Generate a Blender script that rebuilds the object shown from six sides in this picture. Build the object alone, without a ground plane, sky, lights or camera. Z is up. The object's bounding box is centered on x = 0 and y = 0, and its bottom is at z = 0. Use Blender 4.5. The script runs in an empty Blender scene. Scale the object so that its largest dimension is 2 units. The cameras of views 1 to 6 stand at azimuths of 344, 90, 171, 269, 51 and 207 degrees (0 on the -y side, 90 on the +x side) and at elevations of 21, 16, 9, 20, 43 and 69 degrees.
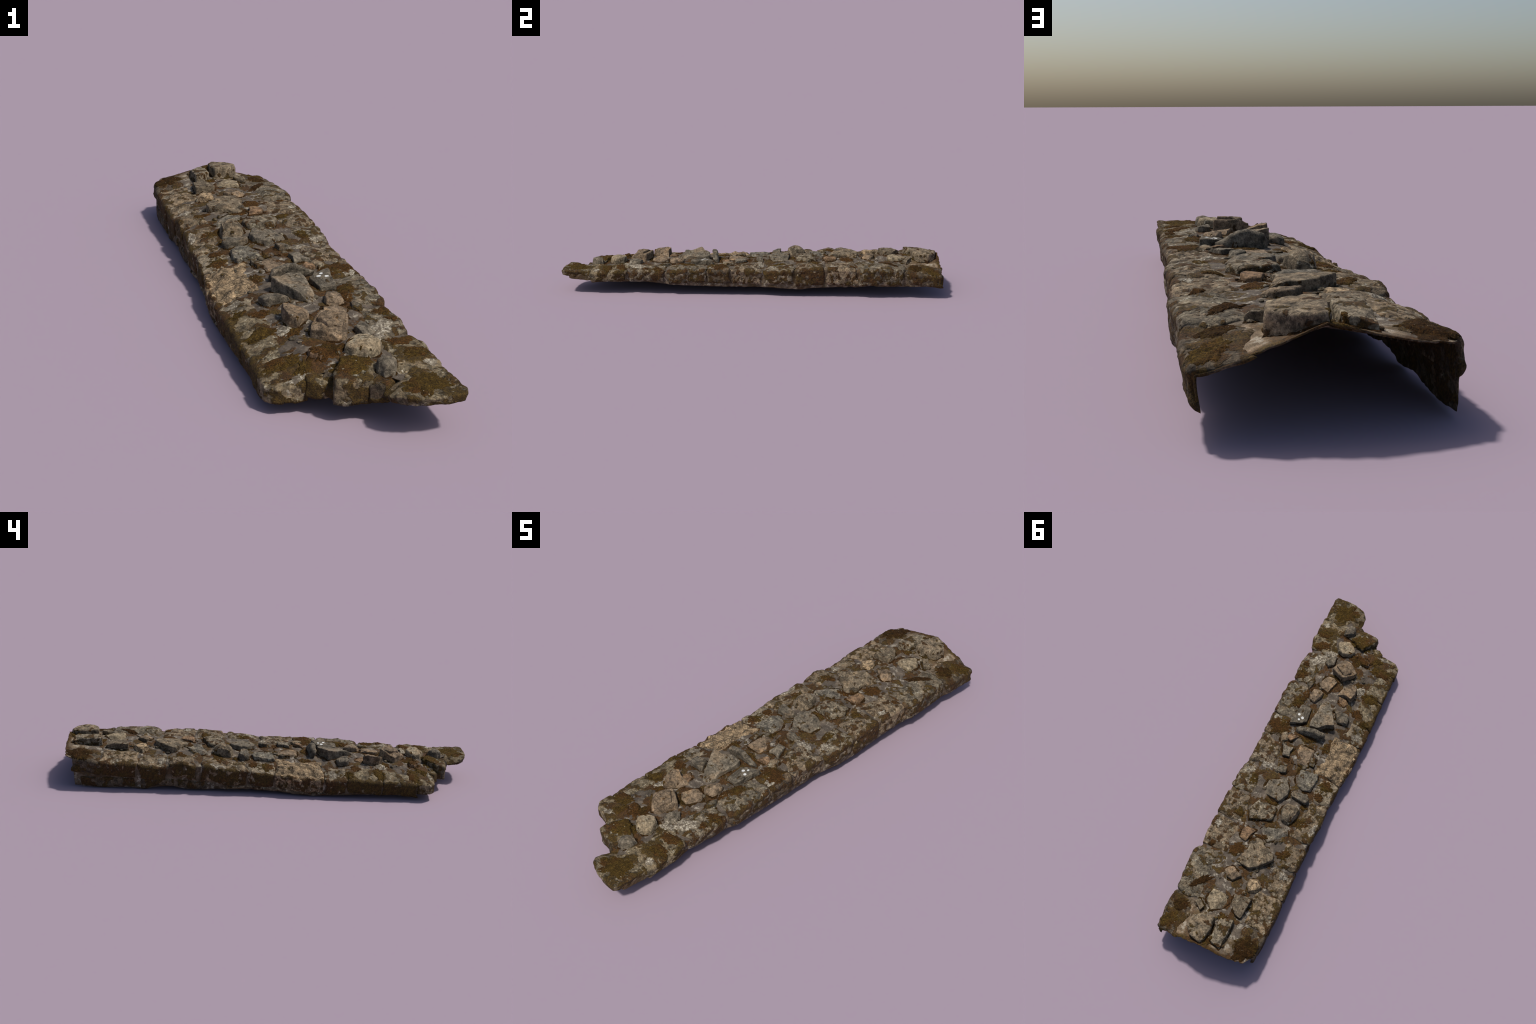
# A long fragment of a mossy rubble-stone wall top: a hollow, cambered mortar
# crust edged by squared stones on both long sides, with small rubble bedded
# along the crown and cushions of moss.
import bpy, math, random
import numpy as np
from mathutils import Vector, noise
from mathutils.bvhtree import BVHTree

random.seed(7)

# ------------------------------------------------------------------ profiles
# (all metres, the wall runs along y; +x edge stands higher than the -x edge)
def curve(pairs):
    ys = [p[0] for p in pairs]; vs = [p[1] for p in pairs]
    return lambda y: float(np.interp(y, ys, vs))

right_edge_top = curve([(-1, .110), (-.85, .112), (-.70, .127), (-.52, .131), (-.27, .141), (-.10, .142),
                        (.07, .141), (.24, .155), (.39, .166), (.55, .151), (.62, .162), (.79, .155),
                        (.83, .140), (.91, .133), (1.0, .124)])
right_inner_top = curve([(-1, .124), (-.93, .129), (-.83, .121), (-.75, .130), (-.64, .123), (-.57, .135),
                         (-.46, .124), (-.38, .147), (-.23, .141), (-.09, .146), (-.02, .150), (.05, .138),
                         (.16, .160), (.21, .155), (.29, .170), (.37, .161), (.49, .161), (.55, .153),
                         (.61, .171), (.74, .163), (.82, .149), (.88, .150), (1.0, .130)])
right_bottom = curve([(-1, .100), (-.93, .084), (-.80, .074), (-.63, .070), (-.54, .075), (-.44, .061), (-.15, .053),
                      (.11, .054), (.20, .049), (.26, .047), (.30, .055), (.43, .061), (.51, .063), (.55, .074), (.60, .080),
                      (.65, .071), (.80, .069), (.95, .077), (1.0, .079)])
left_edge_top = curve([(-.80, .083), (-.70, .074), (-.62, .086), (-.52, .082), (-.38, .096), (-.30, .085),
                       (-.15, .089), (-.04, .096), (.08, .104), (.12, .115), (.19, .113), (.31, .133),
                       (.37, .124), (.42, .142), (.47, .130), (.52, .108), (.58, .117), (.63, .128),
                       (.74, .127), (.82, .131), (.92, .139), (.97, .148)])
left_inner_top = curve([(-.80, .096), (-.70, .098), (-.60, .106), (-.50, .112), (-.38, .120), (-.30, .110), (-.19, .116),
                        (-.07, .117), (.05, .122), (.20, .131), (.34, .142), (.41, .153), (.47, .143),
                        (.57, .134), (.64, .146), (.68, .152), (.82, .149), (.87, .161), (.97, .157)])
left_bottom = curve([(-.80, .048), (-.78, .036), (-.63, .024), (-.45, .022), (-.29, .011), (-.20, .006),
                     (-.06, .015), (.10, .020), (.23, .017), (.33, .008), (.40, .009), (.46, .020), (.53, .018),
                     (.60, .001), (.67, .012), (.75, .007), (.81, .001), (.93, .011), (.97, .012)])
crown = curve([(-1, .100), (-.86, .108), (-.75, .124), (-.50, .135), (-.13, .134), (.15, .148), (.40, .155),
               (.62, .162), (.75, .161), (.90, .170), (.95, .180), (1.0, .192)])
right_mid = curve([(-1, .112), (-.75, .122), (-.50, .130), (-.25, .132), (-.10, .137), (.155, .147), (.27, .150),
                   (.60, .156), (.70, .154), (.88, .155), (1.0, .150)])
left_mid = curve([(-.86, .086), (-.79, .092), (-.70, .112), (-.50, .123), (-.13, .126), (.03, .129), (.25, .143),
                  (.45, .151), (.63, .147), (.75, .152), (.90, .159), (1.0, .160)])
right_face = curve([(-1, .232), (-.85, .234), (-.72, .236), (-.64, .218), (-.62, .224), (-.52, .234), (-.45, .224), (-.42, .237), (-.23, .233),
                    (.04, .228), (.13, .244), (.3, .242), (.47, .238), (.55, .235), (.58, .252), (.66, .250),
                    (.80, .237), (.85, .247), (.95, .243), (1.0, .236)])
left_face = curve([(-.80, .226), (-.70, .236), (-.50, .241), (-.40, .247), (-.12, .247), (-.03, .234), (.05, .236),
                   (.10, .229), (.20, .239), (.26, .231), (.55, .236), (.65, .243), (.95, .240)])
back_end = curve([(-.25, .925), (-.228, .938), (-.205, .972), (-.13, .988), (.0, .994), (.08, .994), (.15, .996), (.225, .995), (.25, .992)])
front_end = curve([(-.25, -.745), (-.215, -.750), (-.15, -.765), (-.06, -.775), (.02, -.825), (.06, -.845),
                   (.10, -.90), (.15, -.95), (.235, -.955)])
RECESS = .010          # mortar lies this far behind the faces of the stones


def nz(x, y, z, s, seed=0.0):
    return noise.noise(Vector((x * s + seed, y * s + seed * 1.7, z * s - seed)))


def rough(x, y, z, seed=0.0):
    """weathered stone / mortar relief, about +-1"""
    return (.62 * nz(x, y, z, 22, seed) + .38 * nz(x, y, z, 55, seed + 5) + .26 * nz(x, y, z, 130, seed + 9))


def top_z(x, y):
    """height of the recessed mortar surface over the plan"""
    return float(np.interp(x, [-.235, -.18, -.10, .012, .12, .19, .235],
                           [left_edge_top(y) - RECESS, left_inner_top(y) - .010, left_mid(y),
                            crown(y), right_mid(y), right_inner_top(y) - .010, right_edge_top(y) - RECESS]))


def section(side, y, l):
    """point and outward normal on the recessed contour of one long edge.
    l < 0 runs down the outer face, l > 0 runs inwards over the top."""
    face = (right_face(y) if side > 0 else left_face(y)) - .0075
    r = .009
    xe = face - r                                   # where the top rounds over
    zt = top_z(side * xe, y)
    arc = r * math.pi / 2
    bot = (right_bottom(y) if side > 0 else left_bottom(y))
    if l < -arc / 2:                                # outer face
        d = -l - arc / 2
        z = zt - r - d
        batter = (.006 if side > 0 else .003) * max(0.0, d / .1)    # leans in slightly downwards
        return Vector((side * (face - batter), y, z)), Vector((side, 0, .05)).normalized()
    if l < arc / 2:
        a = (l + arc / 2) / r
        return (Vector((side * (xe + r * math.cos(a)), y, zt - r + r * math.sin(a))),
                Vector((side * math.cos(a), 0, math.sin(a))))
    x = side * (xe - (l - arc / 2))
    z = top_z(x, y)
    s = (top_z(x + .004, y) - top_z(x - .004, y)) / .008
    return Vector((x, y, z)), Vector((-s, 0, 1)).normalized()


# ---------------------------------------------------------------- mesh tools
ROOT = bpy.data.objects.new("rubble_wall_fragment", None)
bpy.context.scene.collection.objects.link(ROOT)
ROOT["label"] = "long mossy fragment of a rubble stone wall top with mortar"
ROOT["category"] = "stone wall"

ALL_FACES = []          # (verts, faces) of everything built, for draping moss


def add_mesh(name, verts, faces, mat, drape=True, kind=None, parent=None):
    verts = [Vector((v[0], v[1], max(v[2], .0004))) for v in verts]
    me = bpy.data.meshes.new(name)
    me.from_pydata([tuple(v) for v in verts], [], faces)
    me.update()
    me.polygons.foreach_set("use_smooth", [True] * len(me.polygons))
    me.materials.append(mat)
    ob = bpy.data.objects.new(name, me)
    bpy.context.scene.collection.objects.link(ob)
    ob.parent = parent or ROOT
    if kind:
        ob["kind"] = kind
    if drape:
        ALL_FACES.append((verts, faces))
    return ob


def grid_shell(outer, inner):
    """closed thin solid from two equal vertex grids (lists of rows)"""
    nr, nc = len(outer), len(outer[0])
    verts = [p for row in outer for p in row] + [p for row in inner for p in row]
    off = nr * nc
    F = []
    for i in range(nr - 1):
        for j in range(nc - 1):
            a, b, c, d = i * nc + j, i * nc + j + 1, (i + 1) * nc + j + 1, (i + 1) * nc + j
            F.append((a, b, c, d)); F.append((off + d, off + c, off + b, off + a))
    rim = [(0, j) for j in range(nc)] + [(i, nc - 1) for i in range(1, nr)] + \
          [(nr - 1, j) for j in range(nc - 2, -1, -1)] + [(i, 0) for i in range(nr - 2, 0, -1)]
    for k in range(len(rim)):
        a = rim[k][0] * nc + rim[k][1]; b = rim[(k + 1) % len(rim)][0] * nc + rim[(k + 1) % len(rim)][1]
        F.append((b, a, off + a, off + b))
    return verts, F


# ------------------------------------------------------------------ materials
def ramp(nt, fac, stops, interp='LINEAR'):
    n = nt.nodes.new('ShaderNodeValToRGB')
    n.color_ramp.interpolation = interp
    while len(n.color_ramp.elements) < len(stops):
        n.color_ramp.elements.new(.5)
    for e, (p, c) in zip(n.color_ramp.elements, stops):
        e.position = p
        e.color = (c, c, c, 1) if not hasattr(c, '__len__') else (*c, 1)
    nt.links.new(fac, n.inputs['Fac'])
    return n.outputs['Color']


def noise_tex(nt, vec, scale, detail=4, rough_=.55, dist=0.0, shift=(0, 0, 0)):
    m = nt.nodes.new('ShaderNodeVectorMath'); m.operation = 'ADD'
    nt.links.new(vec, m.inputs[0]); m.inputs[1].default_value = shift
    n = nt.nodes.new('ShaderNodeTexNoise')
    n.inputs['Scale'].default_value = scale; n.inputs['Detail'].default_value = detail
    n.inputs['Roughness'].default_value = rough_; n.inputs['Distortion'].default_value = dist
    nt.links.new(m.outputs[0], n.inputs['Vector'])
    return n.outputs['Fac']


def voronoi(nt, vec, scale, feature='F1', shift=(0, 0, 0)):
    m = nt.nodes.new('ShaderNodeVectorMath'); m.operation = 'ADD'
    nt.links.new(vec, m.inputs[0]); m.inputs[1].default_value = shift
    n = nt.nodes.new('ShaderNodeTexVoronoi'); n.feature = feature
    n.inputs['Scale'].default_value = scale
    nt.links.new(m.outputs[0], n.inputs['Vector'])
    return n.outputs['Distance']


def mix(nt, fac, a, b, mode='MIX'):
    n = nt.nodes.new('ShaderNodeMix'); n.data_type = 'RGBA'; n.blend_type = mode
    for sock, v in ((n.inputs[0], fac), (n.inputs[6], a), (n.inputs[7], b)):
        if hasattr(v, 'is_output'):
            nt.links.new(v, sock)
        elif hasattr(v, '__len__'):
            sock.default_value = (*v, 1)
        else:
            sock.default_value = v
    return n.outputs[2]


def math_node(nt, op, a, b=0.0, clamp=False):
    n = nt.nodes.new('ShaderNodeMath'); n.operation = op; n.use_clamp = clamp
    for sock, v in ((n.inputs[0], a), (n.inputs[1], b)):
        if hasattr(v, 'is_output'):
            nt.links.new(v, sock)
        else:
            sock.default_value = v
    return n.outputs[0]


def new_mat(name):
    m = bpy.data.materials.new(name); m.use_nodes = True
    nt = m.node_tree
    bs = nt.nodes['Principled BSDF']
    bs.inputs['Roughness'].default_value = .9
    bs.inputs['Specular IOR Level'].default_value = .25
    tc = nt.nodes.new('ShaderNodeTexCoord')
    return m, nt, bs, tc.outputs['Object']


def bump(nt, bs, height, strength, dist):
    b = nt.nodes.new('ShaderNodeBump')
    b.inputs['Strength'].default_value = strength; b.inputs['Distance'].default_value = dist
    nt.links.new(height, b.inputs['Height']); nt.links.new(b.outputs[0], bs.inputs['Normal'])


MOSS_BROWN, MOSS_DARK, MOSS_OLIVE, MOSS_GOLD = (.092, .042, .012), (.020, .012, .005), (.094, .057, .012), (.20, .128, .034)


def moss_colour(nt, vec, olive=.5):
    """brown to olive moss with bright tips"""
    a = noise_tex(nt, vec, 16, 3, shift=(3, 1, 2))
    hue = ramp(nt, a, [(.52 - .22 * olive, MOSS_BROWN), (.70 - .22 * olive, MOSS_OLIVE)])
    mott = noise_tex(nt, vec, 75, 4, .65, shift=(9, 4, 2))
    hue = mix(nt, .85, hue, ramp(nt, mott, [(.34, .38), (.52, 1.0), (.68, 1.5)]), 'MULTIPLY')
    tuft = noise_tex(nt, vec, 260, 3, .7)
    c = mix(nt, ramp(nt, tuft, [(.36, 0), (.62, 1)]), MOSS_DARK, hue)
    tip = ramp(nt, noise_tex(nt, vec, 420, 2, .6, shift=(7, 0, 0)), [(.60, 0), (.74, 1)])
    return mix(nt, math_node(nt, 'MULTIPLY', tip, .55), c, MOSS_GOLD), tuft


def stone_mat(name, light, dark, moss=.40, lichen=.35, olive=.4, warm=.0, pits=.5, cracks=0.0, shift=0.0, side=0.0, mscale=34):
    """weathered stone: mottled body, pits, pale crust lichen, moss patches"""
    m, nt, bs, vec = new_mat(name)
    s = (shift, shift * .7, -shift)
    oi = nt.nodes.new('ShaderNodeObjectInfo')
    body = ramp(nt, noise_tex(nt, vec, 38, 6, .65, .3, s), [(.30, dark), (.55, light), (.78, tuple(min(1, c * 1.45) for c in light))])
    ochre = ramp(nt, noise_tex(nt, vec, 20, 3, .5, shift=(s[0] + 4, 1, 0)), [(.52, 0), (.68, 1)])
    body = mix(nt, math_node(nt, 'MULTIPLY', ochre, .25 + warm), body, (.30, .185, .090))
    grain = noise_tex(nt, vec, 310, 4, .75, shift=s)
    body = mix(nt, .75, body, ramp(nt, grain, [(.30, .42), (.5, .95), (.70, 1.5)]), 'MULTIPLY')
    mot = noise_tex(nt, vec, 120, 5, .7, .4, (s[0], 2, 5))
    body = mix(nt, .8, body, ramp(nt, mot, [(.34, .28), (.5, .98), (.66, 1.5)]), 'MULTIPLY')
    blot = noise_tex(nt, vec, 26, 5, .7, .5, (s[0] + 8, 6, 1))
    body = mix(nt, .75, body, ramp(nt, blot, [(.38, .32), (.50, .98), (.62, 1.28)]), 'MULTIPLY')
    # whole-stone tone
    tone = nt.nodes.new('ShaderNodeMapRange'); tone.inputs[3].default_value = .86; tone.inputs[4].default_value = 1.16
    nt.links.new(oi.outputs['Random'], tone.inputs[0])
    tc = nt.nodes.new('ShaderNodeCombineColor')
    for i in range(3):
        nt.links.new(tone.outputs[0], tc.inputs[i])
    body = mix(nt, 1.0, body, tc.outputs[0], 'MULTIPLY')
    # dark pits and streaks
    pit_h = noise_tex(nt, vec, 85, 4, .62, .6, (s[0], 9, 2))
    pit = ramp(nt, pit_h, [(.375, 1), (.43, 0)])
    body = mix(nt, math_node(nt, 'MULTIPLY', pit, pits), body, (.028, .022, .016))
    if cracks:
        cr = ramp(nt, voronoi_edge(nt, vec, 30, s), [(.0, 1), (.09, 0)])
        body = mix(nt, math_node(nt, 'MULTIPLY', cr, cracks), body, (.05, .035, .02))
    # pale crust lichen
    li = noise_tex(nt, vec, 46, 5, .68, .2, (s[0] + 2, 3, 8))
    limask = ramp(nt, li, [(.70 - .30 * lichen, 0), (.75 - .30 * lichen, 1)])
    lcol = ramp(nt, noise_tex(nt, vec, 130, 3, .6, shift=(1, 5, 1)), [(.32, (.13, .108, .070)), (.52, (.34, .292, .195)), (.66, (.56, .52, .42))])
    body = mix(nt, math_node(nt, 'MULTIPLY', limask, .75), body, lcol)
    # moss
    mo = noise_tex(nt, vec, mscale, 3, .5, .3, (s[0] - 3, s[1], 4))
    if side:
        sp = nt.nodes.new('ShaderNodeSeparateXYZ'); nt.links.new(vec, sp.inputs[0])
        mo = math_node(nt, 'ADD', mo, math_node(nt, 'MULTIPLY', ramp(nt, math_node(nt, 'ABSOLUTE', sp.outputs[0]), [(.222, 0), (.235, 1)]), side))
    mo2 = noise_tex(nt, vec, 80, 3, .55, shift=(0, s[0], 1))
    mo = math_node(nt, 'ADD', mo, math_node(nt, 'MULTIPLY', math_node(nt, 'SUBTRACT', mo2, .5), .28))
    mm = ramp(nt, mo, [(.685 - .36 * moss, 0), (.75 - .36 * moss, 1)])
    mcol, tuft = moss_colour(nt, vec, olive)
    col = mix(nt, mm, body, mcol)
    nt.links.new(col, bs.inputs['Base Color'])
    # fine relief
    h = math_node(nt, 'ADD', math_node(nt, 'MULTIPLY', pit_h, .9), math_node(nt, 'MULTIPLY', grain, .35))
    h = math_node(nt, 'ADD', h, math_node(nt, 'MULTIPLY', mm, .5))
    h = math_node(nt, 'ADD', h, math_node(nt, 'MULTIPLY', math_node(nt, 'MULTIPLY', tuft, mm), .6))
    bump(nt, bs, h, .9, .005)
    return m


def voronoi_edge(nt, vec, scale, shift):
    d = nt.nodes.new('ShaderNodeVectorMath'); d.operation = 'ADD'
    n = nt.nodes.new('ShaderNodeTexNoise'); n.inputs['Scale'].default_value = 30
    nt.links.new(vec, n.inputs['Vector'])
    sc = nt.nodes.new('ShaderNodeVectorMath'); sc.operation = 'SCALE'; sc.inputs['Scale'].default_value = .07
    nt.links.new(n.outputs['Color'], sc.inputs[0])
    nt.links.new(vec, d.inputs[0]); nt.links.new(sc.outputs[0], d.inputs[1])
    return voronoi(nt, d.outputs[0], scale, 'DISTANCE_TO_EDGE', shift)


def mortar_mat():
    m, nt, bs, vec = new_mat("weathered_mortar")
    sep = nt.nodes.new('ShaderNodeSeparateXYZ'); nt.links.new(vec, sep.inputs[0])
    grey = ramp(nt, noise_tex(nt, vec, 30, 5, .6), [(.3, (.048, .037, .028)), (.52, (.092, .073, .055)), (.75, (.19, .148, .105))])
    tan = ramp(nt, noise_tex(nt, vec, 45, 5, .6), [(.3, (.055, .040, .025)), (.5, (.11, .082, .053)), (.72, (.20, .150, .10))])
    # fresh sandy mortar: the broken back corner and the jointing low on the outer faces
    wob = math_node(nt, 'MULTIPLY', math_node(nt, 'SUBTRACT', noise_tex(nt, vec, 14, 3), .5), .35)
    back = math_node(nt, 'ADD', math_node(nt, 'ADD', sep.outputs[1], math_node(nt, 'MULTIPLY', sep.outputs[0], .55)), wob)
    back = ramp(nt, math_node(nt, 'SUBTRACT', back, .40), [(.43, 0), (.49, 1)])
    edge = ramp(nt, math_node(nt, 'ABSOLUTE', sep.outputs[0]), [(.208, 0), (.214, 1)])
    sandy = math_node(nt, 'MAXIMUM', back, edge)
    tan = mix(nt, math_node(nt, 'MULTIPLY', back, math_node(nt, 'SUBTRACT', 1.0, edge)), tan, mix(nt, 1.0, tan, (1.55, 1.5, 1.45), 'MULTIPLY'))
    col = mix(nt, sandy, grey, tan)
    sand = noise_tex(nt, vec, 420, 3, .8)
    col = mix(nt, .8, col, ramp(nt, sand, [(.3, .45), (.5, .95), (.68, 1.6), (.78, 2.4)]), 'MULTIPLY')
    # pale efflorescence / crust lichen
    li = noise_tex(nt, vec, 30, 6, .72, .3, (6, 2, 0))
    lm = ramp(nt, li, [(.555, 0), (.61, 1)])
    col = mix(nt, math_node(nt, 'MULTIPLY', lm, .7), col, ramp(nt, sand, [(.35, (.12, .10, .075)), (.55, (.44, .385, .30)), (.7, (.6, .56, .47))]))
    # moss collecting in the bed
    mo = math_node(nt, 'ADD', noise_tex(nt, vec, 17, 3, .5, .4, (1, 8, 3)),
                   math_node(nt, 'MULTIPLY', math_node(nt, 'SUBTRACT', noise_tex(nt, vec, 90, 3), .5), .25))
    mm = math_node(nt, 'MULTIPLY', ramp(nt, mo, [(.495, 0), (.535, 1)]), math_node(nt, 'SUBTRACT', 1.0, math_node(nt, 'MULTIPLY', sandy, .35)))
    # moss along the broken back edge
    lip = ramp(nt, math_node(nt, 'ADD', sep.outputs[1], math_node(nt, 'MULTIPLY', wob, .12)), [(.962, 0), (.978, 1)])
    mm = math_node(nt, 'MAXIMUM', mm, lip)
    mcol, tuft = moss_colour(nt, vec, .3)
    nt.links.new(mix(nt, mm, col, mcol), bs.inputs['Base Color'])
    h = math_node(nt, 'ADD', math_node(nt, 'MULTIPLY', sand, .35), math_node(nt, 'MULTIPLY', noise_tex(nt, vec, 90, 4, .6), .9))
    h = math_node(nt, 'ADD', h, math_node(nt, 'MULTIPLY', mm, .5))
    bump(nt, bs, h, .6, .004)
    return m


def moss_mat(name, olive, dark=1.0):
    m, nt, bs, vec = new_mat(name)
    c, tuft = moss_colour(nt, vec, olive)
    if dark != 1.0:
        c = mix(nt, 1.0, c, (dark, dark, dark), 'MULTIPLY')
    # bare specks showing through
    sp = ramp(nt, noise_tex(nt, vec, 60, 4, .65, shift=(2, 2, 9)), [(.655, 0), (.68, 1)])
    c = mix(nt, sp, c, (.24, .205, .14))
    nt.links.new(c, bs.inputs['Base Color'])
    bs.inputs['Roughness'].default_value = 1.0
    bs.inputs['Specular IOR Level'].default_value = .1
    bump(nt, bs, math_node(nt, 'ADD', tuft, noise_tex(nt, vec, 110, 3)), .8, .005)
    return m


MORTAR = mortar_mat()
STONE = {
    'tan':    stone_mat("tan_sandstone", (.210, .155, .095), (.060, .043, .027), moss=.48, lichen=.40, shift=1.3),
    'grey':   stone_mat("grey_sandstone", (.160, .130, .088), (.050, .040, .028), moss=.42, lichen=.36, olive=.6, pits=.7, shift=2.9, side=.09),
    'clean':  stone_mat("bare_grey_stone", (.165, .137, .098), (.072, .059, .042), moss=.08, lichen=.16, olive=.6, pits=.35, shift=4.1),
    'buff':   stone_mat("buff_stone", (.215, .155, .098), (.085, .060, .038), moss=.12, lichen=.15, warm=.25, pits=.4, shift=5.2),
    'pale':   stone_mat("pale_stone", (.31, .245, .155), (.15, .112, .07), moss=.0, lichen=.40, pits=.25, shift=6.6),
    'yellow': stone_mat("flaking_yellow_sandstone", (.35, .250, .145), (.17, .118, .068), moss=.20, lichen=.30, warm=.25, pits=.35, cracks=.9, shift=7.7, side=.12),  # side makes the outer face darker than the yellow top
    'mossy':  stone_mat("moss_grown_stone", (.200, .155, .092), (.062, .047, .028), moss=.66, lichen=.42, olive=.85, mscale=24, shift=8.3),
    'damp':   stone_mat("damp_dark_stone", (.110, .082, .052), (.036, .026, .017), moss=.66, lichen=.22, mscale=24, olive=.65, shift=9.1),
    'orange': stone_mat("orange_stone", (.235, .145, .080), (.11, .066, .037), moss=.10, lichen=.2, warm=.3, pits=.3, shift=3.3),
    'spotted': stone_mat("moss_spotted_stone", (.215, .172, .115), (.075, .058, .038), moss=.52, lichen=.45, olive=.5, pits=.7, shift=11.4, side=.09),
}
STONE['rock'] = stone_mat("rubble_rock", (.205, .158, .102), (.075, .057, .037), moss=.26, lichen=.28, olive=.4, pits=.6, shift=17.7)
STONE['rock_grey'] = stone_mat("lichened_grey_rock", (.185, .160, .120), (.066, .056, .042), moss=.22, lichen=.46, olive=.5, pits=.6, shift=18.3)
STONE['tan_left'] = stone_mat("tan_sandstone_mossy_face", (.210, .155, .095), (.060, .043, .027), moss=.46, lichen=.40, olive=.7, shift=13.3, side=.16)
STONE['spotted_left'] = stone_mat("spotted_stone_mossy_face", (.215, .172, .115), (.075, .058, .038), moss=.48, lichen=.42, olive=.5, shift=14.9, side=.16)
STONE['mossy_left'] = stone_mat("moss_grown_stone_mossy_face", (.200, .155, .092), (.062, .047, .028), moss=.60, lichen=.42, olive=.9, mscale=24, shift=15.3, side=.14)
STONE['crusted'] = stone_mat("crusted_stone", (.200, .150, .095), (.055, .040, .026), moss=.46, lichen=.42, olive=.35, pits=.85, shift=16.1, side=.13)
WHITE = new_mat("white_lichen")
WHITE[2].inputs['Base Color'].default_value = (.62, .61, .57, 1)
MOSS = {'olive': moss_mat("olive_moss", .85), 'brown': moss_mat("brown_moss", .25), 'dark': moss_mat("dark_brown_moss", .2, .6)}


def crust_mat():
    m, nt, bs, vec = new_mat("pale_crust_lichen")
    g = noise_tex(nt, vec, 170, 5, .75, .3)
    b = noise_tex(nt, vec, 60, 4, .65)
    c = ramp(nt, g, [(.36, (.075, .060, .045)), (.50, (.25, .21, .15)), (.62, (.56, .51, .41))])
    c = mix(nt, ramp(nt, b, [(.44, 0), (.54, 1)]), (.115, .092, .066), c)
    nt.links.new(c, bs.inputs['Base Color'])
    bump(nt, bs, g, .8, .003)
    return m


CRUST = crust_mat()


# ------------------------------------------------------------- mortar crust
def build_mortar():
    NY, NX, NS = 400, 92, 16
    outer, inner = [], []
    for i in range(NY + 1):
        s = i / NY
        ro, ri = [], []
        # columns: left face bottom -> left arris -> across the top -> right face bottom
        def ycol(u):
            f, b = front_end(u), back_end(u)
            return f + (b - f) * s + max(0, s - .96) / .04 * (.006 * nz(u, 0, 0, 30, 4) + .005 * nz(u, 0, 0, 80, 2))
        cols = []
        arc = .009 * math.pi / 2
        for side in (-1, 1):
            y = ycol(side * .23)
            _, _ = 0, 0
            face = (right_face(y) if side > 0 else left_face(y)) - .0075
            zt = top_z(side * (face - .009), y)
            zb = (right_bottom(y) if side > 0 else left_bottom(y))
            zb += .003 * nz(side, y, 0, 40, 3) - (.008 if side > 0 else .003)
            zb = max(zb, .0005)
            depth = max(zt - .009 - zb, .012)
            ls = [-(arc / 2 + depth * (1 - k / NS)) for k in range(NS)] + [arc * (k / 5 - .5) for k in range(6)]
            pull = (.010 if side < 0 else .0) * max(0, s - .85) / .15
            pts = [(section(side, y - pull * max(0, min(1, -(l + arc / 2) / depth)), l), (l + arc / 2) / depth) for l in ls]
            cols.append((pts, y, side * (face - .009)))
        L, R = cols
        row = [p for p in L[0]]
        x0, x1 = L[2], R[2]
        for k in range(1, NX):
            x = x0 + (x1 - x0) * k / NX
            y = ycol(x)
            z = top_z(x, y)
            sl = (top_z(x + .004, y) - top_z(x - .004, y)) / .008
            row.append(((Vector((x, y, z)), Vector((-sl, 0, 1)).normalized()), 0))
        row += [p for p in reversed(R[0])]
        end = min(1, s / .03, (1 - s) / .03)
        for (p, n), dn in row:
            h = .0038 * rough(*p, 1.0)
            q = p + n * h
            t = (.003 + .005 * end) * (1 - .5 * min(1, max(0, -dn)))
            ro.append(q); ri.append(q - n * t)
        outer.append(ro); inner.append(ri)
    v, f = grid_shell(outer, inner)
    ob = add_mesh("mortar_bed", v, f, MORTAR)
    ob.data.materials.append(STONE['damp'])         # the broken underside and rim
    n = NY * (len(outer[0]) - 1) * 2
    for p in ob.data.polygons:
        if p.index >= n or p.index % 2 == 1:
            p.material_index = 1


# ------------------------------------------------------------ edging stones
def dome(d, w):
    d = max(0.0, min(1.0, d / w))
    return math.sqrt(max(0.0, 1 - (1 - d) ** 2))


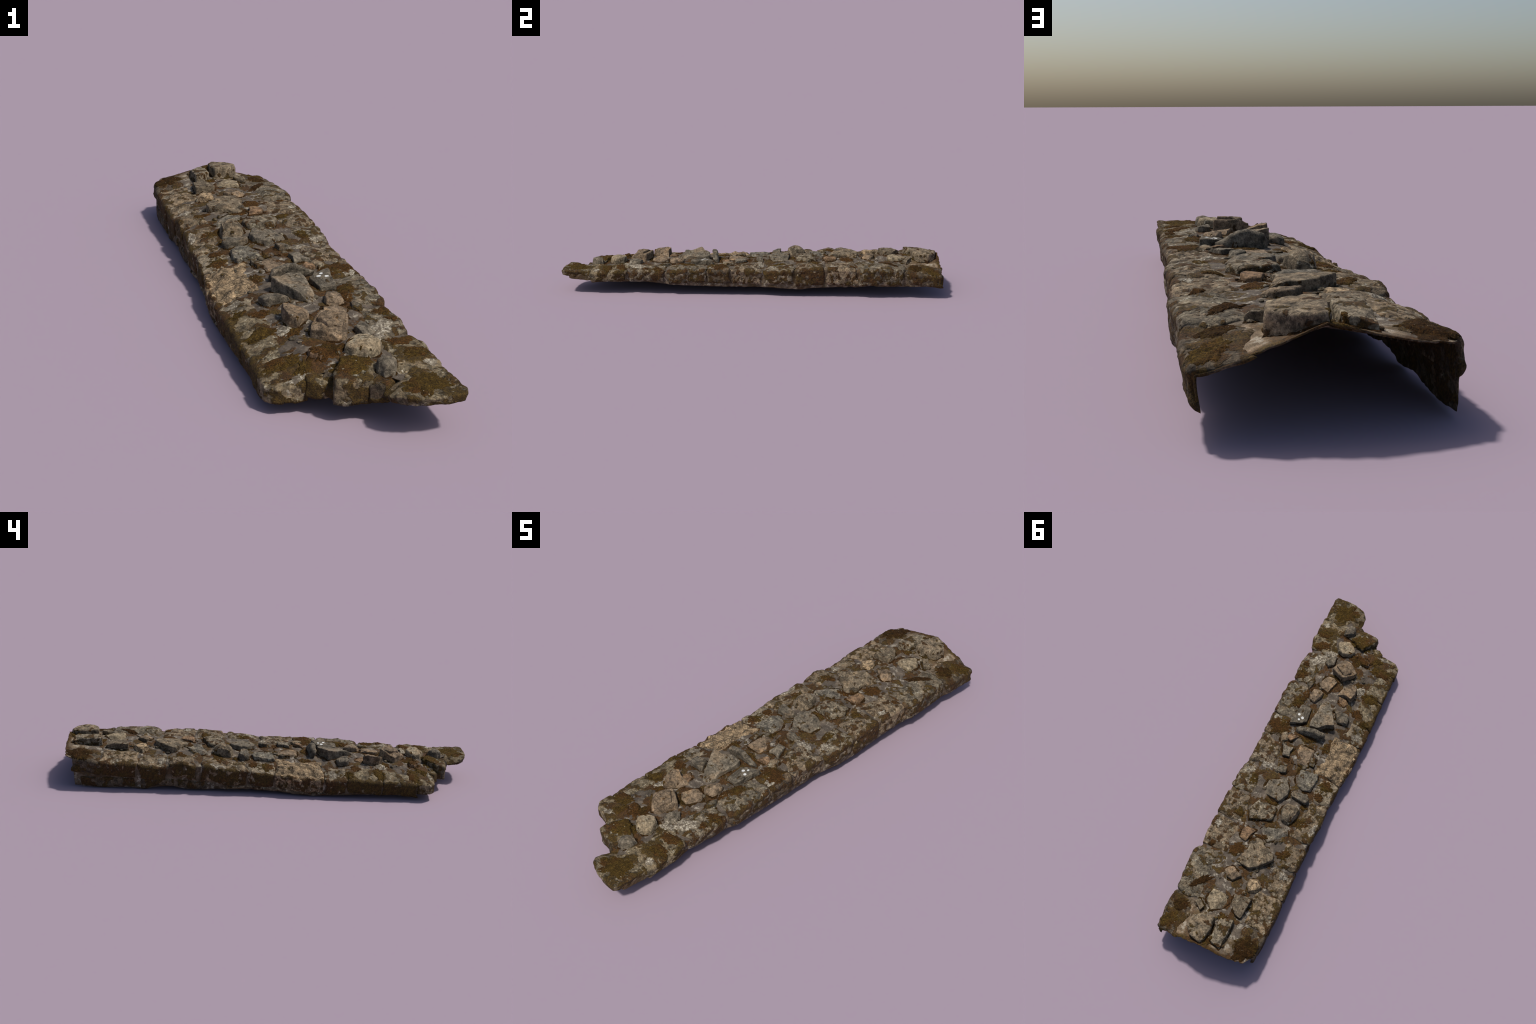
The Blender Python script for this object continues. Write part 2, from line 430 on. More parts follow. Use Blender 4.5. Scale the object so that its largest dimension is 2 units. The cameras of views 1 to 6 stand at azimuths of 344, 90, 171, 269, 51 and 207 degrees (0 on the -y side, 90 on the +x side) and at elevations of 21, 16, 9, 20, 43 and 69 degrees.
def edge_stone(name, side, y0, y1, low, inner, mat, height=.012, bulge=.0, seed=0, tip=.0, lumps=.0062, step=.0032, corner=.018, flake=.0):
    """squared block lapping over one arris: from `low` (m below the arris) to `inner` (m in from it)"""
    na = max(10, int((y1 - y0) / step)); nb = max(10, int((inner + low) / step))
    out, inn = [], []
    for i in range(na + 1):
        a = i / na
        ro, ri = [], []
        for j in range(nb + 1):
            b = j / nb
            wob = .006 * nz(side, b * .2 + seed, 0, 18, seed)
            # ends of the stone are not square: they skew with the position across
            ya = y0 + wob + .020 * nz(b * 3, seed, 2, 1.1)
            yb = y1 + .006 * nz(side, b * .2 - seed, 4, 18, seed) + .020 * nz(b * 3, seed, 7, 1.1)
            y = ya + (yb - ya) * a
            inn_l = inner + .024 * nz(y, seed, 0, 15, seed) + .006 * nz(y, seed, 0, 50, seed)
            low_l = low + .006 * nz(y, seed, 3, 22, seed)
            l = -low_l + (low_l + inn_l) * b
            p, n = section(side, y, l)
            da = min(a, 1 - a) * (yb - ya); db = (l + low_l); dc = (inn_l - l)
            over = max(0.0, min(1.0, (l - .008) / .03))          # on the top the bed comes up nearly flush
            f = dome(da + .004, corner * (.75 + .8 * over)) * dome(db, corner * 1.1) * dome(dc, corner * 2.2)
            h = -.006 + ((height + bulge) * (.55 if l < 0 else .55 - .08 * over) + .006) * f
            h += f * lumps * (1 - .25 * over) * rough(p.x, p.y, p.z, seed * 3.1)
            if flake:
                n5 = 5 * (nz(p.x, p.y, p.z, 24, seed) + .35 * nz(p.x, p.y, p.z, 60, seed))
                fr = n5 - math.floor(n5)
                h += f * flake * (math.floor(n5) + min(1, fr * 5)) * .4 * (1 if l > 0 else .3) - .002 * f
            # chipped arris
            arris = math.exp(-(l / .012) ** 2)
            h -= arris * f * .006 * max(0, nz(y, seed, l, 34, seed) + .1)
            h += arris * f * .0025
            ro.append(p + n * h); ri.append(p - n * .0065)
        out.append(ro); inn.append(ri)
    v, f = grid_shell(out, inn)
    if side > 0:
        f = [tuple(reversed(q)) for q in f]
    return add_mesh(name, v, f, mat)


# -------------------------------------------------- loose rubble (and blocks)
def poly_radius(poly, c, th):
    dx, dy = math.cos(th), math.sin(th)
    best = None
    for k in range(len(poly)):
        ax, ay = poly[k][0] - c[0], poly[k][1] - c[1]
        bx, by = poly[(k + 1) % len(poly)][0] - c[0], poly[(k + 1) % len(poly)][1] - c[1]
        ex, ey = bx - ax, by - ay
        den = dx * ey - dy * ex
        if abs(den) < 1e-12:
            continue
        t = (ax * ey - ay * ex) / den
        u = (ax * dy - ay * dx) / den
        if t > 0 and -1e-6 <= u <= 1 + 1e-6 and (best is None or t > best):
            best = t
    return best or .01


def centroid(poly):
    A = cx = cy = 0
    for k in range(len(poly)):
        x0, y0 = poly[k]; x1, y1 = poly[(k + 1) % len(poly)]
        w = x0 * y1 - x1 * y0
        A += w; cx += (x0 + x1) * w; cy += (y0 + y1) * w
    return cx / (3 * A), cy / (3 * A)


def rubble(name, poly, z, mat, tilt=(0, 0), base=None, flare=.05, bev=.30, dome_h=.0, facets=3, seed=0, amp=.0022, NT=88, foot_tilt=.0):
    """angular stone: plan outline of its top, mean top height, slope of the top (dz/dx, dz/dy),
    `base` = absolute height of its foot, otherwise it stands on the bed"""
    rnd = random.Random(seed * 13 + 5)
    c = centroid(poly)
    R = [poly_radius(poly, c, 2 * math.pi * k / NT) for k in range(NT)]
    R = [.12 * R[k - 1] + .76 * R[k] + .12 * R[(k + 1) % NT] for k in range(NT)]     # blunt the very points
    rm = sum(R) / NT
    cuts = []
    for _ in range(facets):
        a = rnd.uniform(0, 2 * math.pi)
        cuts.append((math.cos(a), math.sin(a), rnd.uniform(.35, .8) * rm, rnd.uniform(.25, .75)))

    def top(x, y):
        dx, dy = x - c[0], y - c[1]
        t = z + tilt[0] * dx + tilt[1] * dy
        t += dome_h * (1 - (dx * dx + dy * dy) / (rm * rm))
        for ca, sa, off, sl in cuts:
            t -= sl * max(0, dx * ca + dy * sa - off)
        return t
    NTOP, NB, NS = 13, 4, 7
    rings = []
    for k in range(1, NTOP + 1):
        rings.append(('t', k / NTOP))
    verts = [Vector((c[0], c[1], top(*c)))]
    bevel = bev * min(.010, rm * .35)
    for k in range(1, NTOP + 1):
        q = k / NTOP
        for t in range(NT):
            th = 2 * math.pi * t / NT
            r = (R[t] - bevel) * q
            x, y = c[0] + r * math.cos(th), c[1] + r * math.sin(th)
            verts.append(Vector((x, y, top(x, y))))
    for k in range(1, NB + 1):
        a = k / NB * math.pi / 2 * .85
        for t in range(NT):
            th = 2 * math.pi * t / NT
            r0 = R[t] - bevel
            r = r0 + bevel * math.sin(a)
            x, y = c[0] + r * math.cos(th), c[1] + r * math.sin(th)
            verts.append(Vector((x, y, top(c[0] + r0 * math.cos(th), c[1] + r0 * math.sin(th)) - bevel * (1 - math.cos(a)))))
    last = len(verts) - NT
    for k in range(1, NS + 1):
        q = k / NS
        for t in range(NT):
            p = verts[last + t]
            th = 2 * math.pi * t / NT
            grow = flare * (q ** .8) * rm
            x, y = p.x + grow * math.cos(th), p.y + grow * math.sin(th)
            foot = base + foot_tilt * (y - c[1]) if base is not None else max(top_z(max(-.225, min(.225, x)), y) - .005, 0.001)
            foot = min(foot, p.z - .003)
            verts.append(Vector((x, y, p.z + (foot - p.z) * q)))
    out = []
    for p in verts:
        d = noise.noise_vector(p * 34 + Vector((seed, 2, 1))) * amp + noise.noise_vector(p * 95 + Vector((seed, 2, 1))) * amp * .55
        d.z += amp * .9 * rough(p.x, p.y, p.z, seed)
        out.append(p + d)
    F = []
    for t in range(NT):
        F.append((0, 1 + t, 1 + (t + 1) % NT))
    nr = NTOP + NB + NS
    for k in range(nr - 1):
        for t in range(NT):
            a = 1 + k * NT + t; b = 1 + k * NT + (t + 1) % NT
            F.append((a, a + NT, b + NT, b))
    lastring = [1 + (nr - 1) * NT + t for t in range(NT)]
    cz = sum(out[i].z for i in lastring) / NT
    out.append(Vector((c[0], c[1], cz))); ci = len(out) - 1
    for t in range(NT):
        F.append((lastring[(t + 1) % NT], lastring[t], ci))
    return add_mesh(name, out, F, mat)


# ------------------------------------------------------------------- moss pads
def moss_pad(tree, x, y, rx, ry, rot, mat, seed, thick=.0035, name="moss_patch"):
    NT, NR = 72, 16
    verts = []
    def drop(px, py):
        hit = tree.ray_cast(Vector((px, py, .6)), Vector((0, 0, -1)))
        return hit[0].z if hit[0] else None
    z0 = drop(x, y)
    if z0 is None:
        return
    ca, sa = math.cos(rot), math.sin(rot)
    pts = [(x, y, 0.0)]
    for k in range(1, NR + 1):
        q = k / NR
        for t in range(NT):
            th = 2 * math.pi * t / NT
            w = 1 + .45 * noise.noise(Vector((math.cos(th) * 1.3 + seed, math.sin(th) * 1.3, seed * .7))) \
                  + .40 * noise.noise(Vector((math.cos(th) * 4 + seed, math.sin(th) * 4, seed))) \
                  + .26 * noise.noise(Vector((math.cos(th) * 11 + seed, math.sin(th) * 11, seed)))
            a, b = rx * w * q * math.cos(th), ry * w * q * math.sin(th)
            pts.append((x + a * ca - b * sa, y + a * sa + b * ca, q))
    zs = []
    for px, py, q in pts:
        z = drop(px, py)
        zs.append(z)
    ok = [z for z in zs if z is not None]
    zlo = min(ok)
    zs = [z if z is not None else None for z in zs]
    verts = []
    good = []
    for (px, py, q), z in zip(pts, zs):
        good.append(z is not None)
        zz = z if z is not None else zlo
        edge = (1 - q ** 6)
        zz += -.0015 + (thick + .0015) * edge + .0016 * edge * nz(px, py, 0, 90, seed) + .0012 * edge * nz(px, py, 0, 210, seed)
        verts.append(Vector((px, py, zz)))
    F = []
    def ok_face(f):
        zz = [verts[i].z for i in f]
        return all(good[i] for i in f) and max(zz) - min(zz) < .012
    for t in range(NT):
        f = (0, 1 + t, 1 + (t + 1) % NT)
        if ok_face(f):
            F.append(f)
    for k in range(NR - 1):
        for t in range(NT):
            a = 1 + k * NT + t; b = 1 + k * NT + (t + 1) % NT
            f = (a, a + NT, b + NT, b)
            if ok_face(f):
                F.append(f)
    # underside, sunk into the stone, closes the pad
    n = len(verts)
    low = [v - Vector((0, 0, .005)) for v in verts]
    count = {}
    for f in F:
        for i in range(len(f)):
            e = (f[i], f[(i + 1) % len(f)])
            count[e] = 1
    sides = []
    for (a, b) in count:
        if (b, a) not in count:
            sides.append((b, a, a + n, b + n))
    under = [tuple(i + n for i in reversed(f)) for f in F]
    add_mesh(name, verts + low, F + under + sides, mat, drape=False)


# ======================================================================= build
build_mortar()

S = STONE
# right-hand (+x) row, front to back: y range, depth of face, depth of top, stone
RIGHT = [(-.848, -.655, .050, .125, 'mossy', .012), (-.640, -.455, .050, .105, 'spotted', .011), (-.440, -.245, .068, .115, 'grey', .013),
         (-.235, -.112, .068, .115, 'damp', .012), (-.102, .048, .074, .120, 'crusted', .012), (.066, .216, .074, .105, 'spotted', .012),
         (.232, .368, .090, .110, 'crusted', .013), (.388, .548, .088, .115, 'tan', .013), (.562, .795, .082, .105, 'grey', .013),
         (.810, .992, .060, .105, 'damp', .012)]
for k, (a, b, low, inner, mt, h) in enumerate(RIGHT):
    edge_stone("edging_stone", 1, a, b, low, inner, S[mt], h, .002, seed=k + 1.37)
# left-hand (-x) row
LEFT = [(-.700, -.540, .062, .090, 'mossy_left', .012), (-.532, -.366, .062, .090, 'mossy_left', .012), (-.362, -.258, .064, .095, 'spotted_left', .011),
        (-.252, -.022, .062, .130, 'yellow', .014), (-.012, .106, .062, .090, 'spotted_left', .012), (.114, .328, .075, .090, 'tan_left', .014),
        (.352, .478, .070, .090, 'tan_left', .014), (.500, .622, .066, .100, 'tan_left', .013), (.634, .800, .062, .115, 'tan_left', .013),
        (.806, .938, .062, .110, 'damp', .013)]
for k, (a, b, low, inner, mt, h) in enumerate(LEFT):
    edge_stone("edging_stone", -1, a, b, low, inner, S[mt], h, .002, seed=k + 21.7, flake=.006 if mt == 'yellow' else .0)


# the course below, only just showing on the -x face
def course_stone(y0, y1, z0, z1, mat, seed):
    na, nb = int((y1 - y0) / .0035), max(8, int((z1 - z0) / .0035))
    out, inn = [], []
    for i in range(na + 1):
        a = i / na; ro, ri = [], []
        for j in range(nb + 1):
            b = j / nb
            y = y0 + (y1 - y0) * a + .006 * nz(b * .1, seed, 0, 20, seed)
            lo = max(.001, left_bottom(y) + .001) if z0 <= 0 else z0
            z = lo + (z1 + .008 * nz(y, seed, 0, 14, seed) - lo) * b
            x = -(left_face(y) - .0085)
            f = dome(min(a, 1 - a) * (y1 - y0), .014) * dome((1 - b) * (z1 - lo), .012) * dome(b * (z1 - lo), .008)
            h = -.006 + .012 * f + f * .004 * rough(x, y, z, seed)
            ro.append(Vector((x - h, y, z))); ri.append(Vector((x + .006, y, z)))
        out.append(ro); inn.append(ri)
    v, f = grid_shell(out, inn)
    add_mesh("course_stone", v, f, mat)


for k, (a, b, z1) in enumerate([(.640, .900, .055), (.455, .615, .056), (.300, .440, .050), (-.10, .20, .034), (-.36, -.13, .024)]):
    course_stone(a, b, 0, z1, S['damp'] if k < 3 else S['tan'], 60 + k)

# blocks of the broken front end
rubble("end_block", [(.231, -.972), (.222, -.994), (.165, -.998), (.117, -.994), (.066, -.979), (.037, -.948), (.038, -.895),
                     (.07, -.86), (.13, -.835), (.228, -.845)], .119, S['mossy'], tilt=(.02, -.02), base=.088, flare=-.06, bev=.7, facets=1, foot_tilt=-.12, seed=3, amp=.003, NT=140)
rubble("end_block", [(-.078, -.856), (-.060, -.864), (-.034, -.866), (.006, -.870), (.035, -.862), (.052, -.835), (.078, -.795), (.032, -.778), (.004, -.757),
                     (-.026, -.752), (-.066, -.812)], .126, S['mossy'], tilt=(.05, .16), base=.050, flare=.0, bev=.8, facets=2, seed=5, amp=.003, NT=120)
rubble("end_block", [(-.125, -.790), (-.17, -.792), (-.208, -.787), (-.236, -.762), (-.240, -.705), (-.175, -.690), (-.125, -.710), (-.105, -.750)], .087, S['mossy'],
       tilt=(.10, .06), base=.032, flare=.0, bev=1.1, facets=2, seed=8, amp=.003, NT=120)
rubble("end_block", [(-.052, -.806), (-.080, -.812), (-.105, -.815), (-.130, -.795), (-.130, -.735), (-.060, -.725)], .097, S['mossy'], tilt=(-.1, .12), base=.050, flare=.05, bev=.8, facets=3, seed=9)

rubble("end_block", [(.012, -.875), (.030, -.885), (.055, -.895), (.085, -.870), (.090, -.82), (.02, -.81)], .113, S['damp'], tilt=(.05, .10), base=.060, flare=.0, bev=.9, facets=3, seed=12, amp=.004)
rubble("end_block", [(-.030, -.845), (-.075, -.838), (-.095, -.800), (-.06, -.745), (.0, -.76)], .103, S['damp'], tilt=(.05, .10), base=.056, flare=.0, bev=.9, facets=2, seed=14, amp=.004)

# rubble along the crown: outline of the top, height, slope, stone
RUBBLE = [
 ([(.099, -.830), (.083, -.856), (.060, -.858), (.048, -.837), (.053, -.813), (.075, -.800), (.100, -.797)], .138, (.0, .0), 'clean', dict(dome_h=.010, bev=1, flare=.2)),
 ([(.098, -.731), (.079, -.756), (.046, -.763), (.016, -.742), (.001, -.720), (.013, -.691), (.049, -.679), (.079, -.688)], .144, (.1, .05), 'pale', dict(dome_h=.010, bev=1.2, flare=.12, facets=1)),
 ([(.062, -.574), (.028, -.654), (.000, -.661), (-.059, -.609), (-.053, -.589), (-.010, -.540)], .158, (.03, .14), 'buff', dict(flare=.06, bev=.4)),
 ([(.048, -.590), (.022, -.634), (-.018, -.628), (-.036, -.590), (-.012, -.556)], .170, (.03, .10), 'buff', dict(base=.150, flare=.06, bev=.4, facets=2)),
 ([(.114, -.632), (.095, -.659), (.072, -.653), (.068, -.607), (.092, -.585), (.109, -.600)], .139, (-.15, .1), 'clean', dict()),
 ([(.094, -.482), (.065, -.539), (.033, -.535), (.009, -.518), (.033, -.449), (.073, -.458)], .137, (-.1, .08), 'buff', dict(facets=1, bev=.3)),
 ([(.108, -.392), (.102, -.434), (.067, -.445), (.046, -.433), (.052, -.402), (.070, -.365), (.093, -.371)], .146, (-.1, .1), 'buff', dict(bev=.9)),
 ([(-.017, -.459), (-.029, -.499), (-.078, -.546), (-.097, -.527), (-.102, -.484), (-.096, -.453), (-.060, -.465)], .152, (-.22, .10), 'buff', dict(flare=.08)),
 ([(-.030, -.455), (-.060, -.470), (-.090, -.440), (-.075, -.412), (-.045, -.425)], .126, (.05, -.1), 'orange', dict()),
 ([(-.042, -.374), (-.114, -.381), (-.126, -.365), (-.133, -.330), (-.084, -.317)], .141, (.05, -.15), 'clean', dict(bev=1)),
 ([(.035, -.415), (.009, -.414), (-.020, -.378), (-.082, -.282), (-.044, -.268), (-.010, -.235), (.033, -.231), (.037, -.251), (.031, -.342)], .155, (-.16, .06), 'clean', dict(facets=1, bev=.25, flare=.02)),
 ([(.132, -.206), (.124, -.255), (.118, -.329), (.064, -.328), (.056, -.249), (.082, -.228)], .146, (.10, .06), 'clean', dict(facets=0, bev=.25, flare=.03)),
 ([(.103, -.128), (.107, -.151), (.054, -.166), (.084, -.119)], .143, (-.05, .1), 'orange', dict(facets=1, bev=.3)),
 ([(.111, -.094), (.080, -.088), (.054, -.095), (.058, -.065), (.050, -.040), (.086, -.031), (.096, -.062)], .145, (.0, .08), 'clean', dict(facets=0, bev=.25)),
 ([(-.048, -.093), (-.072, -.094), (-.082, -.043), (-.054, -.045)], .135, (.0, .05), 'grey', dict(facets=0, bev=.4)),
 ([(.030, -.130), (-.045, -.128), (-.050, -.040), (.025, -.020), (.045, -.070)], .131, (.03, .0), 'buff', dict(facets=2, bev=.6, flare=.2)),
 ([(.078, .050), (.070, .021), (.037, .018), (.028, .046), (.055, .056)], .154, (-.15, -.1), 'clean', dict(bev=.6, flare=.05)),
 ([(.087, .115), (.011, .075), (-.026, .117), (-.032, .150), (-.008, .200), (.088, .183)], .158, (-.03, .05), 'clean', dict(bev=.5, facets=2)),
 ([(-.020, .033), (-.026, -.005), (-.117, -.020), (-.125, .007), (-.118, .074), (-.088, .093), (-.044, .073)], .138, (.08, .03), 'rock_grey', dict(facets=2, flare=.1)),
 ([(-.041, .132), (-.053, .111), (-.116, .105), (-.137, .127), (-.126, .153), (-.055, .146)], .153, (.0, .05), 'clean', dict(bev=.7, facets=1)),
 ([(.108, .288), (.080, .228), (-.007, .231), (-.021, .260), (-.020, .301), (.082, .341)], .163, (.02, -.02), 'spotted', dict(bev=1, facets=0, dome_h=.003)),
 ([(-.042, .229), (-.051, .189), (-.114, .194), (-.112, .225), (-.101, .281), (-.064, .274)], .167, (.02, .0), 'rock', dict(facets=2, flare=.25, dome_h=.018)),
 ([(.018, .383), (.007, .348), (-.106, .303), (-.127, .337), (-.047, .407), (-.015, .388)], .152, (.05, -.1), 'rock_grey', dict(bev=.8)),
 ([(.088, .407), (.077, .381), (.026, .376), (.035, .406), (.046, .451), (.079, .442)], .161, (.08, .0), 'orange', dict(bev=.5)),
 ([(.048, .554), (.018, .485), (.026, .443), (.005, .408), (-.024, .408), (-.043, .429), (-.105, .457), (-.113, .483), (-.062, .542), (-.026, .564), (.003, .564)], .169, (-.02, .04), 'rock', dict(bev=.4, flare=.03, facets=2)),
 ([(.073, .613), (.050, .582), (-.017, .612), (.015, .652), (.047, .644)], .168, (-.05, .06), 'buff', dict(bev=.6)),
 ([(-.057, .625), (-.062, .608), (-.092, .593), (-.119, .619), (-.112, .641), (-.076, .664)], .161, (.05, .0), 'yellow', dict(flare=.25)),
 ([(.081, .779), (.075, .724), (.010, .725), (-.019, .754), (-.004, .789), (.042, .817)], .167, (-.06, -.05), 'pale', dict(flare=.15)),
 ([(-.032, .752), (-.028, .707), (-.109, .687), (-.107, .734), (-.101, .796), (-.070, .790)], .174, (.02, .03), 'rock', dict(bev=.25, flare=.02, facets=2)),
 ([(.127, .812), (.112, .791), (.074, .819), (.084, .844)], .169, (-.05, .12), 'rock', dict(bev=.4)),
 ([(.107, .929), (.101, .880), (.060, .855), (.004, .845), (-.005, .902), (.000, .957), (.015, .984), (.070, .968)], .199, (-.02, -.05), 'rock', dict(bev=.9, flare=.02, facets=2)),
 ([(-.020, .950), (-.022, .836), (-.079, .816), (-.084, .878), (-.079, .966)], .186, (.03, -.04), 'spotted', dict(bev=.5, flare=.06, facets=1)),
 ([(-.042, -.696), (-.069, -.727), (-.091, -.702), (-.091, -.679), (-.057, -.674)], .121, (.0, .05), 'orange', dict(bev=.8)),
 ([(.150, -.460), (.135, -.500), (.115, -.470), (.125, -.425)], .134, (.0, .1), 'grey', dict(bev=.8, flare=.3)),
 ([(.145, -.135), (.120, -.160), (.098, -.120), (.125, -.100)], .144, (.0, .0), 'tan', dict(bev=.8, flare=.3)),
]
for k, (poly, z, tilt, mt, kw) in enumerate(RUBBLE):
    rubble("rubble_stone", poly, z + .007, S[mt], tilt=(tilt[0] * 1.2, tilt[1] * 1.2), seed=k + 30, **kw)


# slab bedded on edge
def upright_slab():
    p0, p1 = Vector((.086, -.190, 0)), Vector((-.062, -.203, 0))
    d = (p1 - p0).normalized(); n = Vector((-d.y, d.x, 0)) * -1
    NA, NC = 56, 40
    verts, F = [], []
    for i in range(NA + 1):
        a = i / NA
        c = p0.lerp(p1, a)
        zt = float(np.interp(a, [0, .12, .45, .62, .85, .95, 1], [.150, .158, .183, .187, .176, .172, .155]))
        zb = top_z(c.x, c.y) - .005
        half = .0135 * min(1, .35 + a * 6, .5 + (1 - a) * 8)
        zm, hh = (zt + zb) / 2, (zt - zb) / 2
        for j in range(NC):
            th = 2 * math.pi * j / NC
            ct, st = math.cos(th), math.sin(th)
            ct = math.copysign(abs(ct) ** .55, ct); st = math.copysign(abs(st) ** .55, st)
            lean = .010 * (st + 1) / 2
            p = c + n * (half * ct - lean) + Vector((0, 0, zm + hh * st))
            p += noise.noise_vector(p * 40) * .0028
            verts.append(p)
    for i in range(NA):
        for j in range(NC):
            a, b = i * NC + j, i * NC + (j + 1) % NC
            F.append((a, b, b + NC, a + NC))
    F.append(tuple(reversed(range(NC)))); F.append(tuple(NA * NC + j for j in range(NC)))
    add_mesh("upright_slab", verts, F, S['clean'])


upright_slab()

# pebbles and crumbs of stone in the bed
def pebbles():
    rnd = random.Random(99)
    verts, F = [], []
    for _ in range(90):
        x, y = rnd.uniform(-.15, .15), rnd.uniform(-.74, .95)
        r = rnd.uniform(.004, .011)
        z = top_z(x, y) + r * .15
        sx, sy, sz = rnd.uniform(.8, 1.4), rnd.uniform(.8, 1.4), rnd.uniform(.4, .7)
        o = len(verts); n, m = 9, 6
        for i in range(m + 1):
            ph = math.pi * i / m
            for j in range(n):
                th = 2 * math.pi * j / n
                w = 1 + .35 * noise.noise(Vector((math.sin(ph) * math.cos(th) * 1.5 + x * 90, math.sin(ph) * math.sin(th) * 1.5 + y * 90, math.cos(ph))))
                verts.append(Vector((x + r * sx * w * math.sin(ph) * math.cos(th), y + r * sy * w * math.sin(ph) * math.sin(th), z + r * sz * w * math.cos(ph))))
        for i in range(m):
            for j in range(n):
                a, b = o + i * n + j, o + i * n + (j + 1) % n
                F.append((a, a + n, b + n, b))
    add_mesh("pebbles", verts, F, S['grey'], kind="stuff")


pebbles()

# ---- drape moss cushions and lichen rosettes over what has been built
vv, ff = [], []
for v, f in ALL_FACES:
    o = len(vv); vv += [tuple(p) for p in v]; ff += [tuple(i + o for i in q) for q in f]
TREE = BVHTree.FromPolygons(vv, ff)
PADS = [(.150, -.925, .075, .052, .5, 'olive'), (-.165, -.685, .050, .030, .2, 'olive'), (-.120, -.735, .035, .022, .9, 'olive'),
        (-.041, -.699, .058, .036, .2, 'brown'), (.183, -.762, .046, .026, .4, 'brown'), (.168, -.690, .044, .027, .3, 'brown'),
        (.202, -.559, .018, .014, 0, 'brown'), (.196, -.500, .034, .026, 1.2, 'brown'), (-.178, -.520, .052, .028, .3, 'olive'),
        (-.150, -.412, .030, .025, 0, 'brown'), (-.205, -.375, .026, .020, .5, 'olive'), (.140, -.341, .044, .026, 1.2, 'brown'),
        (.172, -.180, .060, .040, .4, 'brown'), (.012, -.168, .046, .018, 0, 'brown'), (-.092, -.166, .022, .034, 0, 'brown'),
        (-.175, .018, .038, .028, .3, 'brown'), (-.168, .080, .028, .022, 0, 'brown'), (.160, .140, .018, .036, .2, 'olive'),
        (.139, .333, .026, .018, 0, 'brown'), (-.142, .252, .044, .020, .4, 'brown'), (-.128, .165, .018, .018, 0, 'brown'),
        (.066, .500, .034, .036, 0, 'brown'), (-.145, .431, .034, .026, .3, 'brown'), (.146, .715, .050, .020, .9, 'dark'),
        (.180, .850, .040, .030, .5, 'dark'), (.200, .935, .046, .036, .7, 'olive'), (-.030, .822, .026, .016, 0, 'brown'),
        (-.186, .905, .068, .056, .2, 'dark'), (-.012, .955, .018, .030, 0, 'olive'), (.191, .524, .020, .013, .5, 'brown'),
        (.125, -.395, .020, .030, 0, 'brown'), (-.010, -.790, .055, .045, .2, 'olive'), (.02, .215, .040, .010, 0, 'olive'),
        (-.090, -.560, .034, .018, .6, 'brown'), (-.010, .395, .030, .012, .2, 'brown'), (.055, -.020, .020, .012, 0, 'brown')]
for k, (x, y, rx, ry, rot, mt) in enumerate(PADS):
    moss_pad(TREE, x, y, rx, ry, rot, MOSS[mt], k * 1.7 + .3)


for k, (x, y, rx, ry, rot) in enumerate([(.150, -.610, .055, .026, .9), (.110, -.665, .036, .020, .2), (.200, -.215, .020, .016, .3),
                                          (-.110, -.545, .030, .034, .3), (.120, .040, .045, .016, .1), (.205, -.815, .022, .016, 0),
                                          (.190, .100, .022, .018, .4), (-.150, -.770, .030, .014, .3), (-.190, .520, .024, .020, .2),
                                          (.205, .420, .020, .020, .2), (-.200, -.300, .026, .018, .3), (-.215, .250, .014, .040, 0)]):
    moss_pad(TREE, x, y, rx, ry, rot, CRUST, 90 + k * 2.3, .0018, "lichen_patch")


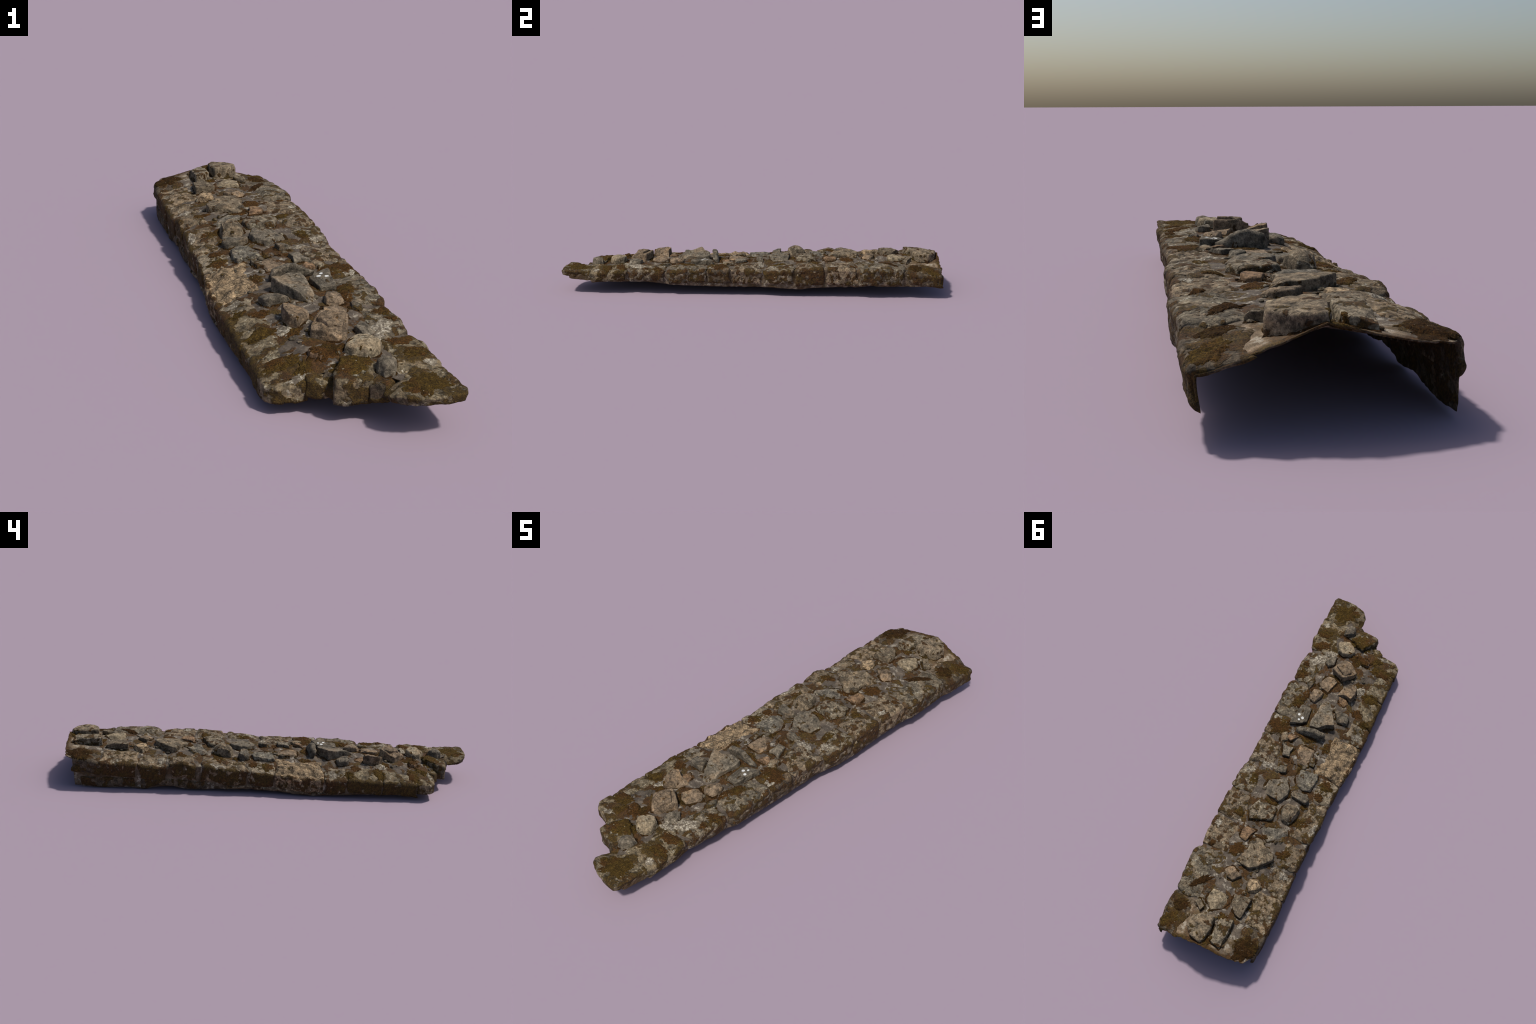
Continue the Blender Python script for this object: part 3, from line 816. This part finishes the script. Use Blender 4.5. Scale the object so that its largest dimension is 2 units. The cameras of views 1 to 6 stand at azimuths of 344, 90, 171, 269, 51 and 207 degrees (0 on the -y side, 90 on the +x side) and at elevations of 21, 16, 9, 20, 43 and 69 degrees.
def dark_fringe():
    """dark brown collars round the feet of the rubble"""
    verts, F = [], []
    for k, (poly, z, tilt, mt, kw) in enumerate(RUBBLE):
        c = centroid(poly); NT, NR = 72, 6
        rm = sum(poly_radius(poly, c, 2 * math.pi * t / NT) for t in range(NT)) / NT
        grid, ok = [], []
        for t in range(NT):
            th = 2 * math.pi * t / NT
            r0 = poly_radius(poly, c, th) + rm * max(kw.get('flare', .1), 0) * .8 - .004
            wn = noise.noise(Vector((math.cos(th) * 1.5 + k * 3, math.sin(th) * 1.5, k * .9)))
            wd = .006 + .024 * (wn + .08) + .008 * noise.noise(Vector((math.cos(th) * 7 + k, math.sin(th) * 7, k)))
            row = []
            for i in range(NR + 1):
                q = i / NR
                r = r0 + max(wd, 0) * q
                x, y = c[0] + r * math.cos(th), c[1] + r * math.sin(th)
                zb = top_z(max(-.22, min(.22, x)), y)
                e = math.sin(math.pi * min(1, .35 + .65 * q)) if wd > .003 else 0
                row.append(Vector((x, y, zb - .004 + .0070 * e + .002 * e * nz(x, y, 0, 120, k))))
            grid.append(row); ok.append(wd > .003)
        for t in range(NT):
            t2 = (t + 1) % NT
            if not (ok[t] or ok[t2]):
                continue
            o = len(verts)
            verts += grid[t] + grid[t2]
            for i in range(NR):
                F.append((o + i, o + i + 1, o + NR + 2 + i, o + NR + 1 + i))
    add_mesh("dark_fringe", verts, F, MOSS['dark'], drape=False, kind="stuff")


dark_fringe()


def rosette(x, y, r, seed):
    NT = 22
    hit = TREE.ray_cast(Vector((x, y, .6)), Vector((0, 0, -1)))
    top_v, low_v = [], []
    for q in (0, .6, 1):
        for t in range(NT if q else 1):
            th = 2 * math.pi * t / NT
            w = r * q * (1 + .18 * noise.noise(Vector((math.cos(th) * 2 + seed, math.sin(th) * 2, seed))))
            px, py = x + w * math.cos(th), y + w * math.sin(th)
            h = TREE.ray_cast(Vector((px, py, .6)), Vector((0, 0, -1)))
            z = (h[0] or hit[0]).z
            top_v.append(Vector((px, py, z + .0012))); low_v.append(Vector((px, py, z - .002)))
    n = len(top_v)
    F = [(0, 1 + t, 1 + (t + 1) % NT) for t in range(NT)]
    F += [(1 + t, 1 + NT + t, 1 + NT + (t + 1) % NT, 1 + (t + 1) % NT) for t in range(NT)]
    F2 = [tuple(i + n for i in reversed(f)) for f in F]
    rim = [(1 + NT + (t + 1) % NT, 1 + NT + t, n + 1 + NT + t, n + 1 + NT + (t + 1) % NT) for t in range(NT)]
    add_mesh("lichen_rosette", top_v + low_v, F + F2 + [tuple(reversed(r_)) for r_ in rim], WHITE[0], drape=False)


for k, (x, y, r) in enumerate([(.106, -.268, .0068), (.083, -.258, .0075), (.096, -.242, .0055)]):
    rosette(x, y, r, k * 3.1)
